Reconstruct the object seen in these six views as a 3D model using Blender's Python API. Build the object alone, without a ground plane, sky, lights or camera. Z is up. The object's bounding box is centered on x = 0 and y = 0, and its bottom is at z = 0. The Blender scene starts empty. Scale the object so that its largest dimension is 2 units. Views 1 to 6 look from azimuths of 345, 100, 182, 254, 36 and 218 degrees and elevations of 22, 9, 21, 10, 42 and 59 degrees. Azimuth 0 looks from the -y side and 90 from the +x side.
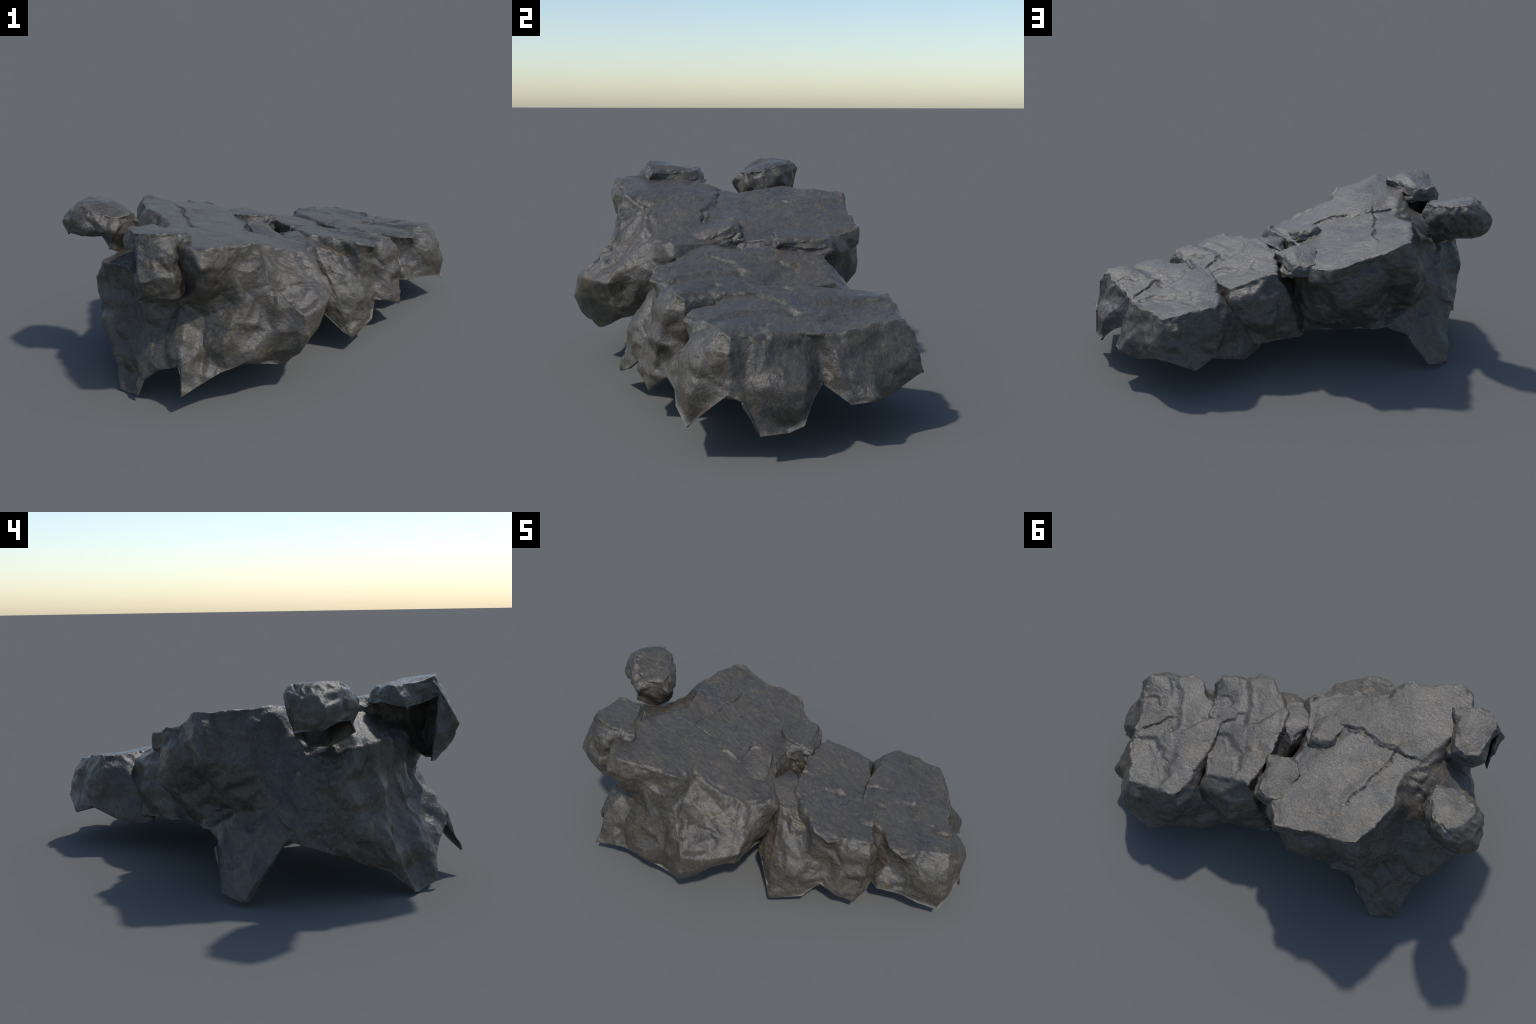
"""Cluster of dark weathered rocks: a large two-lobed boulder, two plate-like
slabs with a wedge of stone between, and four small stones.  Every rock is an
open-bottomed stone shell: a flat-ish cap bounded by a rim, and a skirt of
hand-placed wall profiles (rim -> shoulder -> belly -> foot) lofted round it,
then broken into facets, cracked and roughened."""
import bpy, math
import numpy as np
from mathutils import Vector, Matrix
from mathutils.geometry import delaunay_2d_cdt

# ----------------------------------------------------------------- profiles
# each row: wall profile from the cap's rim down to the ragged foot
BOULDER = [
 # sunny front, from the nose beside the slabs westwards
 [(.114,-.245,.520),(.156,-.243,.478),(.147,-.278,.390),(.112,-.335,.270),(.090,-.375,.225)],
 [(.041,-.354,.538),(.112,-.425,.465),(.150,-.510,.366),(.112,-.500,.270),(.065,-.425,.225)],
 [(-.057,-.407,.575),(-.030,-.472,.495),(.015,-.530,.445),(.025,-.648,.370),(.015,-.655,.280),(-.010,-.600,.210),(-.040,-.520,.185)],
 [(-.167,-.451,.636),(-.175,-.535,.545),(-.135,-.565,.450),(-.055,-.692,.368),(-.050,-.695,.275),(-.100,-.670,.190),(-.150,-.645,.120)],
 [(-.224,-.547,.676),(-.214,-.575,.571),(-.165,-.610,.460),(-.225,-.678,.270),(-.340,-.703,.190)],
 [(-.340,-.605,.705),(-.340,-.625,.600),(-.320,-.640,.450),(-.400,-.642,.335),(-.450,-.695,.162)],
 [(-.437,-.655,.732),(-.450,-.685,.650),(-.455,-.620,.500),(-.468,-.562,.385),(-.487,-.575,.300),(-.512,-.632,.210),(-.540,-.702,.127)],
 # overhung corner and thin hanging point
 [(-.520,-.630,.728),(-.500,-.695,.660),(-.525,-.655,.550),(-.550,-.540,.450),(-.565,-.550,.360),(-.610,-.660,.233),(-.634,-.717,.090)],
 [(-.550,-.580,.725),(-.550,-.605,.620),(-.555,-.550,.500),(-.575,-.525,.420),(-.595,-.545,.340),(-.612,-.630,.265),(-.620,-.650,.202)],
 # recessed western end with its fin-like leg
 [(-.575,-.530,.725),(-.560,-.540,.620),(-.565,-.500,.500),(-.597,-.478,.400),(-.635,-.495,.315),(-.693,-.555,.225),(-.708,-.578,.165)],
 [(-.590,-.460,.728),(-.580,-.450,.620),(-.685,-.452,.505),(-.695,-.438,.420),(-.705,-.455,.320),(-.735,-.490,.210),(-.766,-.530,.102)],
 [(-.587,-.408,.728),(-.600,-.395,.620),(-.728,-.398,.540),(-.738,-.378,.440),(-.738,-.440,.330),(-.753,-.462,.200),(-.800,-.525,.030)],
 [(-.580,-.370,.722),(-.605,-.370,.640),(-.770,-.335,.580),(-.752,-.320,.450),(-.757,-.352,.310),(-.775,-.390,.180),(-.815,-.470,.015)],
 [(-.570,-.330,.715),(-.605,-.315,.650),(-.820,-.288,.585),(-.825,-.265,.450),(-.820,-.300,.320),(-.820,-.345,.180),(-.825,-.440,.000)],
 [(-.550,-.260,.702),(-.610,-.250,.660),(-.861,-.242,.578),(-.830,-.180,.440),(-.835,-.230,.330),(-.865,-.310,.210),(-.860,-.400,.010)],
 [(-.540,-.190,.682),(-.610,-.190,.655),(-.855,-.165,.570),(-.880,-.115,.450),(-.860,-.170,.335),(-.890,-.205,.230),(-.850,-.300,.095)],
 [(-.520,-.120,.675),(-.660,-.100,.575),(-.800,-.080,.530),(-.885,-.060,.445),(-.870,-.090,.340),(-.875,-.130,.240),(-.858,-.170,.145)],
 [(-.535,-.050,.685),(-.680,-.015,.575),(-.740,.000,.500),(-.800,.015,.420),(-.845,.010,.340),(-.845,-.005,.270),(-.840,-.015,.200)],
 [(-.572,.040,.695),(-.650,.050,.590),(-.670,.070,.500),(-.720,.085,.420),(-.800,.080,.330),(-.815,.075,.285),(-.810,.075,.240)],
 # north-west leg
 [(-.590,.170,.692),(-.640,.180,.600),(-.665,.170,.500),(-.680,.160,.420),(-.695,.140,.320),(-.725,.160,.220),(-.807,.235,.012)],
 [(-.567,.321,.681),(-.600,.340,.600),(-.622,.345,.500),(-.610,.270,.400),(-.600,.215,.300),(-.640,.250,.180),(-.711,.302,.035)],
 [(-.520,.345,.665),(-.540,.362,.580),(-.552,.350,.480),(-.550,.258,.380),(-.532,.200,.300),(-.575,.255,.240),(-.605,.288,.182)],
 # shaded north wall
 [(-.460,.366,.645),(-.470,.380,.560),(-.475,.345,.460),(-.480,.280,.370),(-.480,.230,.300),(-.480,.240,.260),(-.490,.280,.213)],
 [(-.380,.378,.617),(-.380,.410,.530),(-.380,.380,.400),(-.390,.325,.280),(-.380,.290,.205)],
 [(-.280,.415,.588),(-.280,.440,.520),(-.270,.412,.380),(-.280,.340,.270),(-.280,.285,.200)],
 [(-.210,.437,.564),(-.190,.438,.500),(-.180,.360,.360),(-.180,.345,.250),(-.180,.295,.190)],
 [(-.130,.380,.546),(-.100,.370,.480),(-.090,.315,.350),(-.080,.310,.250),(-.064,.325,.190)],
 [(-.090,.300,.540),(-.040,.280,.470),(-.010,.265,.350),(.010,.270,.250),(.010,.270,.190)],
 [(-.030,.100,.530),(.000,.090,.460),(.020,.080,.350),(.030,.080,.250),(.030,.080,.200)],
 [(-.010,-.020,.535),(.030,-.020,.460),(.060,-.020,.350),(.060,-.040,.260),(.060,-.060,.200)],
 [(.060,-.130,.522),(.100,-.120,.450),(.110,-.140,.350),(.100,-.200,.270),(.090,-.250,.220)],
]
BOULDER_CAP = [(-.416,-.165,.665),(-.172,-.195,.606),(-.412,.183,.650),(-.30,.05,.612),(-.40,-.05,.645),
               (-.25,-.36,.658),(-.45,-.42,.708),(-.10,-.29,.594),(-.35,-.26,.670),(-.38,-.54,.715),
               (-.20,.25,.578),(-.15,.05,.575)]

SLAB = [
 [(.683,-.045,.403),(.690,-.035,.335),(.690,-.062,.260),(.700,-.123,.189)],
 [(.775,-.045,.385),(.785,-.010,.320),(.800,-.022,.240),(.800,-.062,.165)],
 [(.811,.050,.394),(.845,.005,.340),(.890,-.035,.240),(.890,-.035,.140)],
 [(.935,.115,.392),(.962,.075,.340),(.982,.050,.240),(.976,.019,.104)],
 [(.950,.155,.380),(.974,.155,.330),(.978,.160,.270),(.996,.150,.215)],
 [(.915,.188,.377),(.922,.195,.325),(.945,.200,.260),(.980,.200,.190)],
 [(.890,.210,.375),(.910,.220,.325),(.960,.230,.230),(.975,.247,.088)],
 [(.830,.280,.370),(.865,.297,.320),(.942,.315,.230),(.932,.327,.088)],
 [(.800,.340,.365),(.820,.355,.310),(.905,.370,.215),(.923,.372,.111)],
 [(.792,.368,.361),(.798,.378,.310),(.825,.388,.250),(.862,.393,.180)],
 [(.785,.391,.358),(.778,.398,.310),(.795,.405,.250),(.800,.410,.205)],
 [(.755,.430,.355),(.770,.450,.305),(.800,.480,.225),(.819,.502,.150)],
 [(.685,.512,.350),(.715,.520,.295),(.750,.550,.215),(.785,.577,.155)],
 [(.640,.550,.365),(.655,.570,.320),(.690,.595,.220),(.698,.585,.126)],
 [(.565,.648,.368),(.568,.690,.325),(.582,.708,.260),(.572,.718,.200)],
 [(.503,.625,.380),(.500,.685,.330),(.490,.705,.240),(.408,.708,.143)],
 [(.420,.600,.400),(.410,.640,.330),(.400,.665,.240),(.340,.630,.170)],
 [(.325,.580,.405),(.290,.580,.330),(.238,.545,.240),(.195,.510,.116)],
 [(.320,.490,.412),(.265,.475,.330),(.195,.440,.250),(.128,.392,.129)],
 [(.350,.360,.422),(.310,.350,.330),(.290,.340,.250),(.270,.330,.180)],
 [(.386,.212,.428),(.360,.200,.340),(.350,.190,.250),(.340,.180,.190)],
 [(.450,.110,.420),(.440,.080,.340),(.440,.060,.250),(.440,.050,.190)],
 [(.535,.060,.412),(.530,.030,.340),(.540,.000,.250),(.550,-.020,.190)],
 [(.620,.020,.405),(.610,-.010,.330),(.620,-.050,.250),(.630,-.090,.190)],
]
SLAB_CAP = [(.53,.237,.410),(.58,.272,.397),(.71,.33,.372),(.44,.40,.412),(.60,.46,.366),
            (.82,.20,.382),(.72,.10,.400),(.47,.54,.388),(.86,.14,.397),(.74,.02,.402)]
# second slab: the first one, 0.9255 x, slightly tilted and pushed west
SLAB_TURN = Matrix(((.9924,.0038,.1228),(-.0098,.9988,.0482),(-.1225,-.0490,.9913)))
SLAB_SCALE, SLAB_SHIFT = .9255, Vector((-.2835,-.2140,.1841))

WEDGE = [
 [(.048,.025,.497),(.050,.060,.420),(.050,.050,.300),(.060,.060,.200)],
 [(.144,-.035,.520),(.190,.000,.440),(.240,.030,.330),(.280,.040,.230)],
 [(.230,-.164,.473),(.306,-.194,.445),(.390,-.220,.330),(.500,-.190,.140)],
 [(.205,-.195,.476),(.272,-.250,.430),(.385,-.322,.260),(.457,-.271,.168)],
 [(.185,-.208,.480),(.245,-.275,.390),(.358,-.358,.230),(.416,-.341,.113)],
 [(.165,-.215,.484),(.205,-.285,.370),(.245,-.365,.220),(.272,-.418,.060)],
 [(.139,-.218,.488),(.140,-.238,.390),(.138,-.285,.295),(.130,-.322,.222)],
 [(.060,-.160,.510),(.080,-.190,.400),(.090,-.210,.300),(.090,-.220,.220)],
 [(.040,-.120,.520),(.040,-.110,.400),(.040,-.100,.300),(.040,-.100,.220)],
]
STONE = [
 [(-.497,-.507,.757),(-.500,-.535,.700),(-.530,-.575,.610),(-.558,-.590,.515),(-.600,-.550,.480)],
 [(-.595,-.572,.793),(-.605,-.610,.720),(-.615,-.645,.620),(-.625,-.635,.515),(-.665,-.560,.475)],
 [(-.670,-.568,.800),(-.680,-.608,.730),(-.692,-.645,.630),(-.698,-.632,.530),(-.735,-.540,.475)],
 [(-.723,-.540,.798),(-.745,-.565,.720),(-.750,-.622,.610),(-.748,-.612,.545),(-.766,-.510,.480)],
 # open, broken west and north sides: only a short ragged lip
 [(-.733,-.520,.796),(-.744,-.530,.770),(-.744,-.535,.750),(-.742,-.540,.735),(-.738,-.545,.720)],
 [(-.738,-.470,.780),(-.745,-.480,.750),(-.740,-.490,.730),(-.735,-.493,.715),(-.728,-.496,.700)],
 [(-.732,-.365,.760),(-.755,-.375,.735),(-.768,-.385,.715),(-.775,-.393,.700),(-.778,-.398,.688)],
 [(-.690,-.335,.757),(-.700,-.325,.740),(-.706,-.322,.725),(-.712,-.320,.710),(-.718,-.320,.697)],
 [(-.642,-.340,.760),(-.640,-.322,.740),(-.634,-.317,.725),(-.628,-.313,.710),(-.620,-.310,.695)],
 [(-.570,-.420,.758),(-.560,-.412,.720),(-.553,-.405,.690),(-.550,-.400,.660),(-.550,-.400,.630)],
]
STONE_CAP = [(-.62,-.45,.782)]
# overhanging stone at the western end
KNOB = [
 [(-.785,.065,.793),(-.800,.085,.760),(-.820,.090,.710),(-.840,.085,.660),(-.843,.076,.620)],
 [(-.840,.060,.800),(-.870,.098,.765),(-.890,.108,.710),(-.900,.100,.660),(-.900,.085,.625)],
 [(-.888,.046,.808),(-.940,.085,.765),(-.960,.090,.720),(-.965,.085,.670),(-.950,.070,.635)],
 [(-.910,-.010,.812),(-.970,.020,.765),(-.997,.020,.710),(-1.00,.015,.670),(-.992,.007,.642)],
 [(-.911,-.090,.815),(-.965,-.065,.780),(-.990,-.060,.730),(-1.00,-.060,.690),(-.995,-.050,.672)],
 [(-.880,-.105,.790),(-.930,-.125,.745),(-.945,-.138,.710),(-.940,-.120,.680),(-.936,-.110,.663)],
 [(-.804,-.150,.763),(-.840,-.168,.730),(-.860,-.172,.700),(-.850,-.155,.680),(-.842,-.147,.667)],
 [(-.740,-.165,.755),(-.760,-.190,.720),(-.785,-.197,.690),(-.800,-.195,.650),(-.813,-.191,.606)],
 [(-.672,-.120,.752),(-.660,-.110,.710),(-.675,-.100,.660),(-.710,-.110,.605),(-.745,-.115,.545)],
 [(-.690,-.030,.768),(-.675,-.032,.730),(-.680,-.020,.680),(-.700,-.020,.620),(-.728,-.030,.545)],
 [(-.735,.030,.785),(-.735,.050,.740),(-.745,.050,.690),(-.760,.040,.640),(-.783,.026,.600)],
]
KNOB_CAP = [(-.80,-.04,.795)]

# ----------------------------------------------------------------- shell maker
def cap_surface(pts, gx, gy, soften=4e-4):
    """thin sheet stretched over the rim and the cap's height marks"""
    p = np.array(pts); n = len(p)
    def kern(r2): return .5*r2*np.log(np.maximum(r2, 1e-12))
    K = kern((p[:,None,0]-p[None,:,0])**2+(p[:,None,1]-p[None,:,1])**2) + np.eye(n)*soften
    B = np.c_[np.ones(n), p[:,:2]]
    A = np.block([[K, B], [B.T, np.zeros((3, 3))]])
    c = np.linalg.solve(A, np.r_[p[:,2], 0, 0, 0])
    z = c[n] + c[n+1]*gx + c[n+2]*gy
    for i in range(n): z = z + c[i]*kern((gx-p[i,0])**2+(gy-p[i,1])**2)
    return z

def even_profile(w, k):
    out = []
    for j in range(k):
        t = j*(len(w)-1)/(k-1); i = min(int(t), len(w)-2); f = t-i
        out.append(tuple(a+(b-a)*f for a, b in zip(w[i], w[i+1])))
    return out

def lattice(ix, iy, iz, seed):
    """repeatable random number in -1..1 for whole lattice points"""
    h = (ix.astype(np.int64)*73856093) ^ (iy.astype(np.int64)*19349663) ^ (iz.astype(np.int64)*83492791) ^ (seed*2654435761)
    h = (h ^ (h >> 13)) * 1274126177 & 0x7fffffff
    h = (h ^ (h >> 15)) * 668265263 & 0x7fffffff
    return ((h >> 8) & 0xffff) / 32767.5 - 1.0

def turned(P, seed):
    r = np.random.RandomState(seed)
    q, _ = np.linalg.qr(r.randn(3, 3))
    return P @ q.T + r.rand(3)*17

def facets(P, cell, seed):
    """piecewise-flat noise: lattice values joined by flat tetrahedra"""
    Q = turned(P, seed) / cell
    Q = Q + .38*np.stack([soft(Q, 1.7, seed+31+i) for i in range(3)], 1)
    I = np.floor(Q).astype(np.int64); F = Q - I
    order = np.argsort(-F, axis=1)
    fs = np.take_along_axis(F, order, axis=1)
    corner = I.copy(); v = lattice(corner[:,0], corner[:,1], corner[:,2], seed)
    out = v.copy(); rows = np.arange(len(P))
    for k in range(3):
        corner[rows, order[:,k]] += 1
        w = lattice(corner[:,0], corner[:,1], corner[:,2], seed)
        out += fs[:,k]*(w - v); v = w
    return out

def soft(P, cell, seed):
    """smooth value noise"""
    Q = turned(P, seed) / cell
    I = np.floor(Q).astype(np.int64); F = Q - I; F = F*F*(3-2*F)
    out = 0
    for dx in (0, 1):
        for dy in (0, 1):
            for dz in (0, 1):
                w = (F[:,0] if dx else 1-F[:,0])*(F[:,1] if dy else 1-F[:,1])*(F[:,2] if dz else 1-F[:,2])
                out = out + w*lattice(I[:,0]+dx, I[:,1]+dy, I[:,2]+dz, seed)
    return out

def path_distance(P, line):
    best = np.full(len(P), 9.0)
    for a, b in zip(line, line[1:]):
        ax, ay = b[0]-a[0], b[1]-a[1]
        t = np.clip(((P[:,0]-a[0])*ax + (P[:,1]-a[1])*ay)/(ax*ax+ay*ay), 0, 1)
        best = np.minimum(best, np.hypot(P[:,0]-a[0]-t*ax, P[:,1]-a[1]-t*ay))
    return best

def lerp(a, b, t): return tuple(x+(y-x)*t for x, y in zip(a, b))

def loft(walls, fine):
    """even grid over the wall profiles; returns rows x columns x 3"""
    n, k = len(walls), len(walls[0])
    W = np.array(walls)
    nxt = np.roll(W, -1, axis=0)
    cols = [max(1, int(round(np.percentile(np.linalg.norm(nxt[i]-W[i], axis=1), 70)/fine))) for i in range(n)]
    rows = [max(1, int(round(np.percentile(np.linalg.norm(W[:,j+1]-W[:,j], axis=1), 70)/fine))) for j in range(k-1)]
    U = np.concatenate([i+np.arange(c)/c for i, c in enumerate(cols)])
    V = np.concatenate([j+np.arange(r)/r for j, r in enumerate(rows)] + [[k-1.0]])
    iu = U.astype(int); fu = (U-iu)[None,:,None]
    iv = np.minimum(V.astype(int), k-2); fv = (V-iv)[:,None,None]
    g = lambda a, b: W[a % n][:, b].transpose(1, 0, 2)
    return ((g(iu, iv)*(1-fu)+g(iu+1, iv)*fu)*(1-fv) + (g(iu, iv+1)*(1-fu)+g(iu+1, iv+1)*fu)*fv)

def vertex_normals(P, T):
    f = np.cross(P[T[:,1]]-P[T[:,0]], P[T[:,2]]-P[T[:,0]])
    out = np.zeros_like(P)
    for c in range(3):
        for a in range(3): out[:,a] += np.bincount(T[:,c], f[:,a], len(P))
    return out / np.maximum(np.linalg.norm(out, axis=1, keepdims=True), 1e-12)

def build_shell(name, walls, cap_pts, seed, size=1.0, fine=.0065, cracks=(), thickness=.009, gain=1.0):
    """size: scale of the facets (1 = the big boulder)"""
    k = max(len(w) for w in walls)
    walls = [w if len(w) == k else even_profile(w, 13) for w in walls]
    if any(len(w) != k for w in walls): walls = [even_profile(w, 13) for w in walls]
    G = loft(walls, fine)
    rows, cols = G.shape[:2]
    rim = G[0]
    # cap: even hexagonal scatter inside the rim, joined by a Delaunay net
    pts = [tuple(p) for w in walls for p in (w[0],)] + list(cap_pts)
    lo, hi = rim.min(0), rim.max(0)
    poly = rim[:, :2]
    gx, gy = [], []
    for r, y in enumerate(np.arange(lo[1], hi[1], fine*.87)):
        xs = np.arange(lo[0]+(r % 2)*fine*.5, hi[0], fine)
        gx.append(xs); gy.append(np.full(len(xs), y))
    gx, gy = np.concatenate(gx), np.concatenate(gy)
    inside = np.zeros(len(gx), bool); near = np.full(len(gx), 9.0)
    for (x0, y0), (x1, y1) in zip(poly, np.roll(poly, -1, 0)):
        hit = ((y0 > gy) != (y1 > gy))
        if y0 != y1: inside ^= hit & (gx < (x1-x0)*(gy-y0)/(y1-y0)+x0)
        near = np.minimum(near, np.hypot(gx-x0, gy-y0))
    ok = inside & (near > fine*.7)
    gx, gy = gx[ok], gy[ok]
    near = near[ok]; z = cap_surface(pts, gx, gy)
    # blend towards the nearest rim height so that the cap meets the rim
    rz = rim[np.argmin(np.hypot(gx[:,None]-poly[::4,0], gy[:,None]-poly[::4,1]), axis=1)*4, 2]
    t = np.clip(near/(.035*size), 0, 1); z = rz*(1-t)+z*t
    # a fringe of helper points outside the rim keeps every rim vertex in the net
    tang = np.roll(poly, -1, 0)-np.roll(poly, 1, 0)
    tang /= np.maximum(np.linalg.norm(tang, axis=1, keepdims=True), 1e-9)
    ccw = sum(x0*y1-x1*y0 for (x0, y0), (x1, y1) in zip(poly, np.roll(poly, -1, 0))) > 0
    out = np.stack([tang[:,1], -tang[:,0]], 1)*(1 if ccw else -1)
    fringe = poly + out*fine*.8
    flat_pts = [Vector(p) for p in poly] + [Vector(p) for p in zip(gx, gy)] + [Vector(p) for p in fringe]
    last = cols+len(gx)
    v2, _, f2, ov, _, _ = delaunay_2d_cdt(flat_pts, [(i, (i+1) % cols) for i in range(cols)], [], 0, 1e-7, True)
    P = [tuple(p) for p in G.reshape(-1, 3)]
    index = {}
    for i, o in enumerate(ov):
        src = o[0] if o else last
        if src < cols: index[i] = src
        elif src < last:
            index[i] = len(P); P.append((gx[src-cols], gy[src-cols], z[src-cols]))
    T = [tuple(index[i] for i in f) for f in f2 if len(f) == 3 and all(i in index for i in f)]
    mid = np.array([[sum(P[i][a] for i in t)/3 for a in (0, 1)] for t in T])
    keep = np.zeros(len(T), bool)
    for (x0, y0), (x1, y1) in zip(poly, np.roll(poly, -1, 0)):
        if y0 != y1: keep ^= ((y0 > mid[:,1]) != (y1 > mid[:,1])) & (mid[:,0] < (x1-x0)*(mid[:,1]-y0)/(y1-y0)+x0)
    T = [t for t, ok in zip(T, keep) if ok]
    area = lambda t: (P[t[1]][0]-P[t[0]][0])*(P[t[2]][1]-P[t[0]][1])-(P[t[2]][0]-P[t[0]][0])*(P[t[1]][1]-P[t[0]][1])
    T = [t if area(t) > 0 else t[::-1] for t in T]
    for r in range(rows-1):
        for c in range(cols):
            d = (c+1) % cols
            q = (r*cols+c, (r+1)*cols+c, (r+1)*cols+d, r*cols+d)
            if not ccw: q = q[::-1]
            T += [(q[0], q[1], q[2]), (q[0], q[2], q[3])]
    P = np.array(P); T = np.array(T)
    foot = np.zeros(len(P), bool); foot[(rows-1)*cols:rows*cols] = True
    E = np.unique(np.sort(np.concatenate([T[:,[0,1]], T[:,[1,2]], T[:,[2,0]]]), axis=1), axis=0)
    deg = np.bincount(E.ravel(), minlength=len(P)).astype(float)
    def smooth(X, times, f=.5):
        for _ in range(times):
            Y = np.stack([(np.bincount(E[:,0], X[E[:,1],a], len(X))+np.bincount(E[:,1], X[E[:,0],a], len(X)))/deg for a in range(X.shape[1])], 1)
            Y[foot] = X[foot]
            X = X*(1-f)+Y*f
        return X
    push = vertex_normals(smooth(P, 40), T)
    flat = np.clip((push[:,2]-.72)/.2, 0, 1)
    P = smooth(P, 2)
    fade = np.where(foot, .2, 1.0)
    # chiselled faces: the lower of two flat-faceted noises leaves sharp ridges
    chisel = lambda cell, k: np.minimum(facets(P, cell, seed+k), facets(P, cell*.8, seed+k+20)) + .22
    wall = 1-flat; lip = 4*flat*(1-flat)
    d = chisel(.150*size, 1)*.029*size*(wall + .26*flat)
    d += chisel(.075*size, 2)*.0105*size*(wall + .12*flat)
    d += chisel(.045*size, 10)*.014*size*lip
    P = smooth(P + push*(d*fade*gain)[:,None], 1, .25)
    d = chisel(.026, 3)*.0022*(1-.7*flat) + soft(P, .010, seed+4)*.0005
    Wp = P + .014*np.stack([soft(P, .045, seed+7+i) for i in range(3)], 1)
    for line, depth, width in cracks:
        q = path_distance(Wp, line)/width
        d -= np.where((q < 1) & (push[:,2] > .35), depth*(1-np.minimum(q, 1)**1.5), 0)
        # the sheet on one side of the crack stands a little proud
        (x0, y0), (x1, y1) = line[0], line[-1]
        side = np.sign((Wp[:,0]-x0)*(y1-y0)-(Wp[:,1]-y0)*(x1-x0))
        d += np.where(push[:,2] > .5, side*.0040*np.exp(-q*width/.05)*np.clip(q-.5, 0, 1), 0)
    d[foot] = 0
    P = P + push*d[:,None]
    # stone thickness, inwards
    n = len(P)
    inner = smooth(P, 6) - push*thickness
    ring = np.arange((rows-1)*cols, rows*cols); nx = np.roll(ring, -1)
    side = np.stack([ring, ring+n, nx+n, nx], 1)
    if not ccw: side = side[:, ::-1]
    V = np.concatenate([P, inner])
    faces = T.tolist() + (T[:, ::-1]+n).tolist() + side.tolist()
    me = bpy.data.meshes.new(name)
    me.from_pydata(V.tolist(), [], faces)
    me.validate(); me.update()
    me.polygons.foreach_set("use_smooth", [True]*len(me.polygons))
    me.set_sharp_from_angle(angle=math.radians(55))
    return me

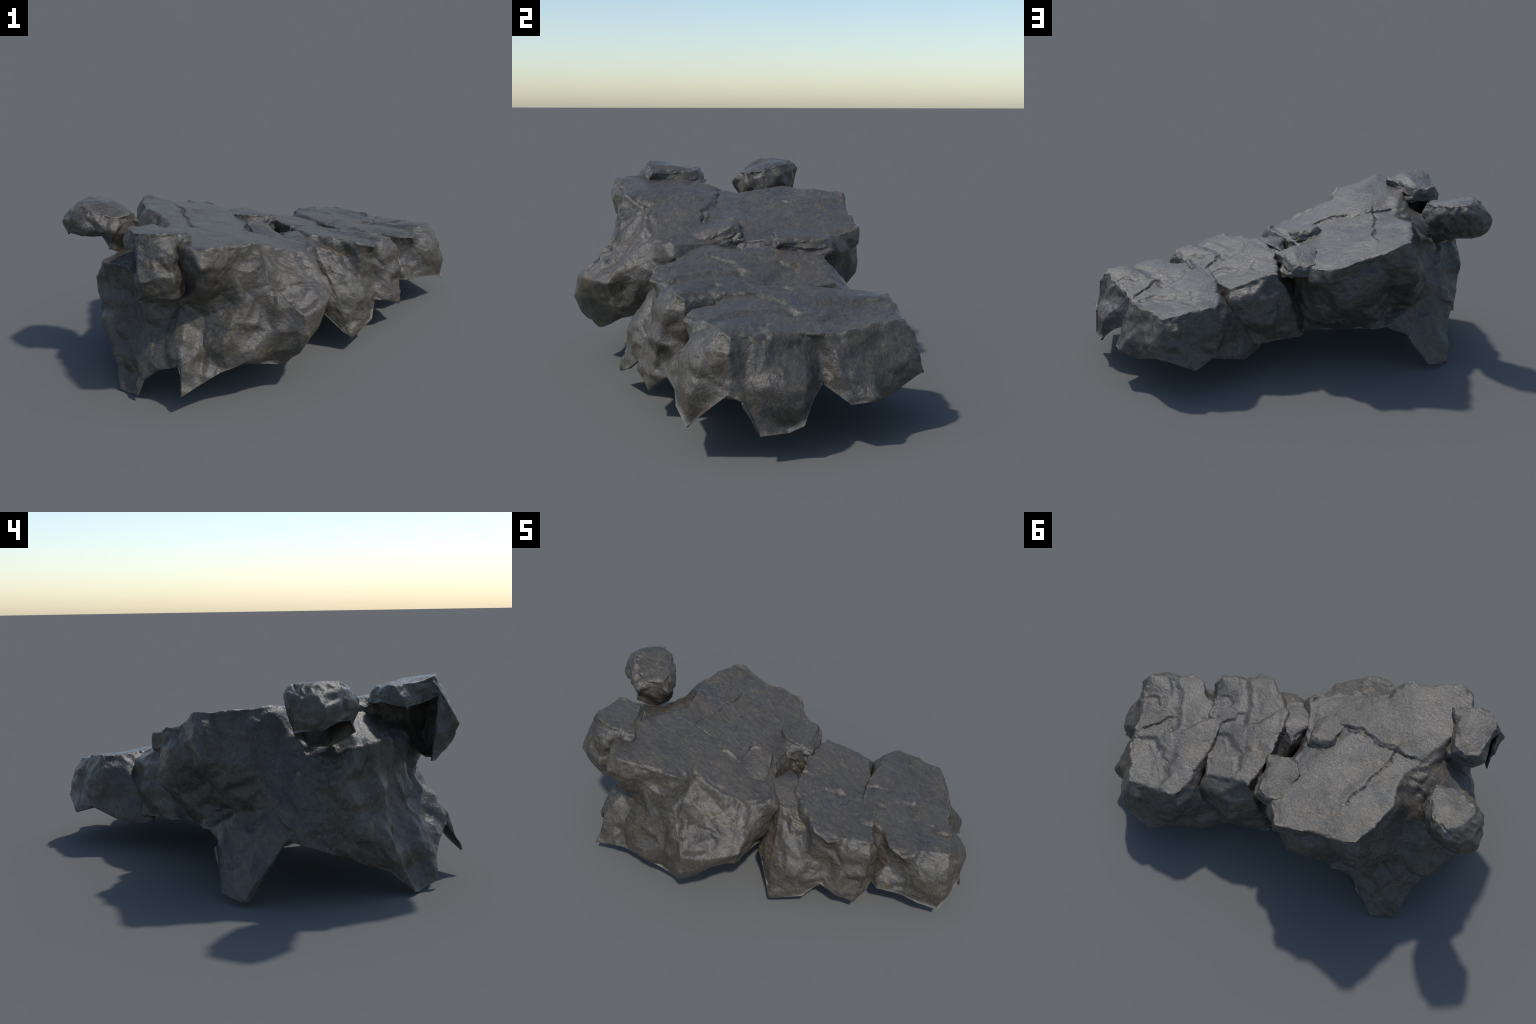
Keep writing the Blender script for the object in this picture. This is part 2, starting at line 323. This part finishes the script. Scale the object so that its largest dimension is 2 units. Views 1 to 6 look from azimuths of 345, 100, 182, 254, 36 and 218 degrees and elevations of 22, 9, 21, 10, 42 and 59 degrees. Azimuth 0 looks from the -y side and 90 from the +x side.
# ----------------------------------------------------------------- material
def rock_material():
    m = bpy.data.materials.new("dark_weathered_rock"); m.use_nodes = True
    nt = m.node_tree; N = nt.nodes; L = nt.links
    bs = N["Principled BSDF"]
    tc = N.new("ShaderNodeTexCoord")
    def noise_tex(scale, detail, rough, dist=0.0, vec=None):
        t = N.new("ShaderNodeTexNoise"); t.inputs["Scale"].default_value = scale
        t.inputs["Detail"].default_value = detail; t.inputs["Roughness"].default_value = rough
        t.inputs["Distortion"].default_value = dist
        L.new(vec or tc.outputs["Object"], t.inputs["Vector"]); return t
    def ramp(src, stops):
        r = N.new("ShaderNodeValToRGB"); e = r.color_ramp.elements
        while len(e) < len(stops): e.new(.5)
        for el, (p, c) in zip(e, stops):
            el.position = p; el.color = (*c, 1) if len(c) == 3 else c
        L.new(src, r.inputs["Fac"]); return r
    def mix(a, b, fac, mode='MIX'):
        x = N.new("ShaderNodeMix"); x.data_type = 'RGBA'; x.blend_type = mode
        for s, v in ((x.inputs[6], a), (x.inputs[7], b)):
            if hasattr(v, "is_linked"): L.new(v, s)
            else: s.default_value = (*v, 1)
        if hasattr(fac, "is_linked"): L.new(fac, x.inputs[0])
        else: x.inputs[0].default_value = fac
        return x.outputs[2]
    g = lambda v: (v, v, v)
    big = noise_tex(3.2, 5, .6, .6)
    base = ramp(big.outputs["Fac"], [(.32, (.051,.045,.038)), (.5, (.066,.057,.046)), (.68, (.079,.067,.053))]).outputs["Color"]
    blue = ramp(noise_tex(6.0, 4, .6, .8).outputs["Fac"], [(.52, g(0)), (.70, g(.6))]).outputs["Color"]
    base = mix(base, (.050,.052,.055), blue)
    ochre = ramp(noise_tex(13, 6, .72, 1.2).outputs["Fac"], [(.52, g(0)), (.66, g(.8))]).outputs["Color"]
    base = mix(base, (.108,.082,.048), ochre)
    olive = ramp(noise_tex(4.2, 5, .65, 1.0).outputs["Fac"], [(.5, g(0)), (.66, g(.55))]).outputs["Color"]
    base = mix(base, (.072,.066,.046), olive)
    # stretched fibrous streaks
    mp = N.new("ShaderNodeMapping"); mp.inputs["Scale"].default_value = (22, 70, 48); mp.inputs["Rotation"].default_value = (.3, .2, .5)
    L.new(tc.outputs["Object"], mp.inputs["Vector"])
    fib = noise_tex(1.0, 5, .65, 1.0, mp.outputs["Vector"])
    base = mix(base, ramp(fib.outputs["Fac"], [(.3, g(.55)), (.52, g(.93)), (.72, g(1.38))]).outputs["Color"], 1.0, 'MULTIPLY')
    grain = noise_tex(180, 3, .6)
    base = mix(base, ramp(grain.outputs["Fac"], [(.3, g(.7)), (.7, g(1.32))]).outputs["Color"], 1.0, 'MULTIPLY')
    # thin pale mineral veins, sparse
    vn = noise_tex(7, 4, .55, 1.6)
    vein = ramp(vn.outputs["Fac"], [(.488, g(0)), (.5, g(1)), (.512, g(0))]).outputs["Color"]
    gate = ramp(noise_tex(5.5, 3, .5).outputs["Fac"], [(.5, g(0)), (.62, g(.5))]).outputs["Color"]
    base = mix(base, (.14,.128,.112), mix(vein, gate, 1.0, 'MULTIPLY'))
    # worn pale ridges, broken up
    geo = N.new("ShaderNodeNewGeometry")
    wear = ramp(geo.outputs["Pointiness"], [(.525, g(0)), (.57, g(1)), (.64, g(1)), (.70, g(0))]).outputs["Color"]
    brk = ramp(noise_tex(9, 4, .6).outputs["Fac"], [(.42, g(.05)), (.62, g(.6))]).outputs["Color"]
    base = mix(base, (.125,.115,.10), mix(wear, brk, 1.0, 'MULTIPLY'))
    L.new(base, bs.inputs["Base Color"])
    rr = ramp(noise_tex(8, 5, .65).outputs["Fac"], [(.3, g(.28)), (.7, g(.47))])
    L.new(rr.outputs["Color"], bs.inputs["Roughness"])
    bs.inputs["Specular IOR Level"].default_value = .55
    # fine relief: fibrous grain, chips and hairline creases
    def math_node(op, a, b):
        x = N.new("ShaderNodeMath"); x.operation = op
        for sck, v in zip(x.inputs, (a, b)):
            if hasattr(v, "is_linked"): L.new(v, sck)
            else: sck.default_value = v
        return x.outputs[0]
    rough_n = noise_tex(95, 6, .68, .6).outputs["Fac"]
    lump_n = noise_tex(38, 3, .55, 1.5).outputs["Fac"]
    vor = N.new("ShaderNodeTexVoronoi"); vor.feature = 'DISTANCE_TO_EDGE'; vor.inputs["Scale"].default_value = 16
    warp = N.new("ShaderNodeVectorMath"); warp.operation = 'MULTIPLY_ADD'
    wn = noise_tex(14, 3, .6); L.new(wn.outputs["Color"], warp.inputs[0]); warp.inputs[1].default_value = (.09,.09,.09)
    L.new(tc.outputs["Object"], warp.inputs[2]); L.new(warp.outputs[0], vor.inputs["Vector"])
    chip = ramp(vor.outputs["Distance"], [(.0, g(0)), (.07, g(1))]).outputs["Color"]
    h = math_node('ADD', math_node('MULTIPLY', rough_n, .8), math_node('MULTIPLY', fib.outputs["Fac"], .5))
    h = math_node('ADD', h, math_node('MULTIPLY', lump_n, .3))
    h = math_node('ADD', h, math_node('MULTIPLY', chip, .08))
    bp = N.new("ShaderNodeBump"); bp.inputs["Strength"].default_value = .5; bp.inputs["Distance"].default_value = .0065
    L.new(h, bp.inputs["Height"]); L.new(bp.outputs["Normal"], bs.inputs["Normal"])
    return m

# ----------------------------------------------------------------- assembly
MAT = rock_material()
root = bpy.data.objects.new("rock_cluster", None)
bpy.context.scene.collection.objects.link(root)
root["label"] = "cluster of dark weathered grey boulders, slabs and small stones"
root["category"] = "rocks"

def place(name, me, matrix=None):
    ob = bpy.data.objects.new(name, me)
    bpy.context.scene.collection.objects.link(ob)
    if not me.materials: me.materials.append(MAT)
    if matrix is not None: ob.matrix_world = matrix
    ob.parent = root
    return ob

CRACKS = [
 ([(-.50,-.20),(-.417,-.18),(-.36,-.175),(-.312,-.17),(-.24,-.19),(-.165,-.20),(-.10,-.18)], .010, .0065),
 ([(-.417,-.18),(-.43,-.10),(-.405,-.02),(-.42,.06),(-.40,.12),(-.412,.183)], .008, .0055),
]
# slab tops: valleys between paired knobs, a loose flake, cross creases
SLAB_CRACKS = [([(.822,.045),(.753,.107),(.674,.199),(.616,.285)], .011, .034),
               ([(.86,.235),(.80,.205),(.771,.227)], .009, .014), ([(.676,.255),(.705,.330),(.733,.377)], .007, .007),
               ([(.616,.285),(.556,.233),(.527,.163)], .006, .026),
               ([(.425,.249),(.400,.225),(.375,.215)], .008, .007),
               ([(.440,.53),(.489,.484),(.487,.421)], .006, .024), ([(.557,.438),(.638,.402),(.70,.43)], .006, .022)]
place("boulder", build_shell("boulder", BOULDER, BOULDER_CAP, 3, cracks=CRACKS))
place("slab", build_shell("slab", SLAB, SLAB_CAP, 5, .85, cracks=SLAB_CRACKS))
def slab_copy(p, drop):
    q = SLAB_TURN @ Vector(p) * SLAB_SCALE + SLAB_SHIFT
    return (q.x, q.y, q.z - drop)
slab2 = [[slab_copy(p, .07*(j/3)**1.5) for j, p in enumerate(w)] for w in SLAB]
# its north-west skirt reaches down to the boulder
slab2[15][3] = (.150,.430,.150)
slab2[16][1:] = [(.100,.430,.395), (.085,.445,.280), (.060,.400,.170)]
slab2[17][1:] = [(.005,.350,.420), (-.035,.345,.300), (-.064,.340,.172)]
place("slab", build_shell("slab", slab2, [slab_copy(p, 0) for p in SLAB_CAP], 5, .85,
      cracks=[([slab_copy((x, y, .39), 0)[:2] for x, y in l], dp, w) for l, dp, w in SLAB_CRACKS]))
place("wedge_rock", build_shell("wedge_rock", WEDGE, [], 8, .8))

stone = build_shell("small_stone", STONE, STONE_CAP, 11, .6, gain=1.2, fine=.005, thickness=.009)
PIVOT = Vector((-.616,-.446,.767))
def stone_at(at, turn, scale, tilt=(0, 0)):
    return (Matrix.Translation(at) @ Matrix.Rotation(math.radians(tilt[0]), 4, 'X') @ Matrix.Rotation(math.radians(tilt[1]), 4, 'Y')
            @ Matrix.Rotation(math.radians(turn), 4, 'Z') @ Matrix.Diagonal((*scale, 1)) @ Matrix.Translation(-PIVOT))
place("small_stone", stone, Matrix.Identity(4))
knob = [[tuple(c+(q-c)*.938 for q, c in zip(p, (-.835,-.04,.72))) for p in w] for w in KNOB]
place("small_stone", build_shell("small_stone", knob, KNOB_CAP, 12, .62, gain=1.35, fine=.005, thickness=.009))
place("small_stone", stone, stone_at((-.012,.232,.548), -8, (.9,.9,.8)))
place("small_stone", stone, stone_at((-.018,-.138,.556), -3, (.88,.88,.8), (18, 14)))
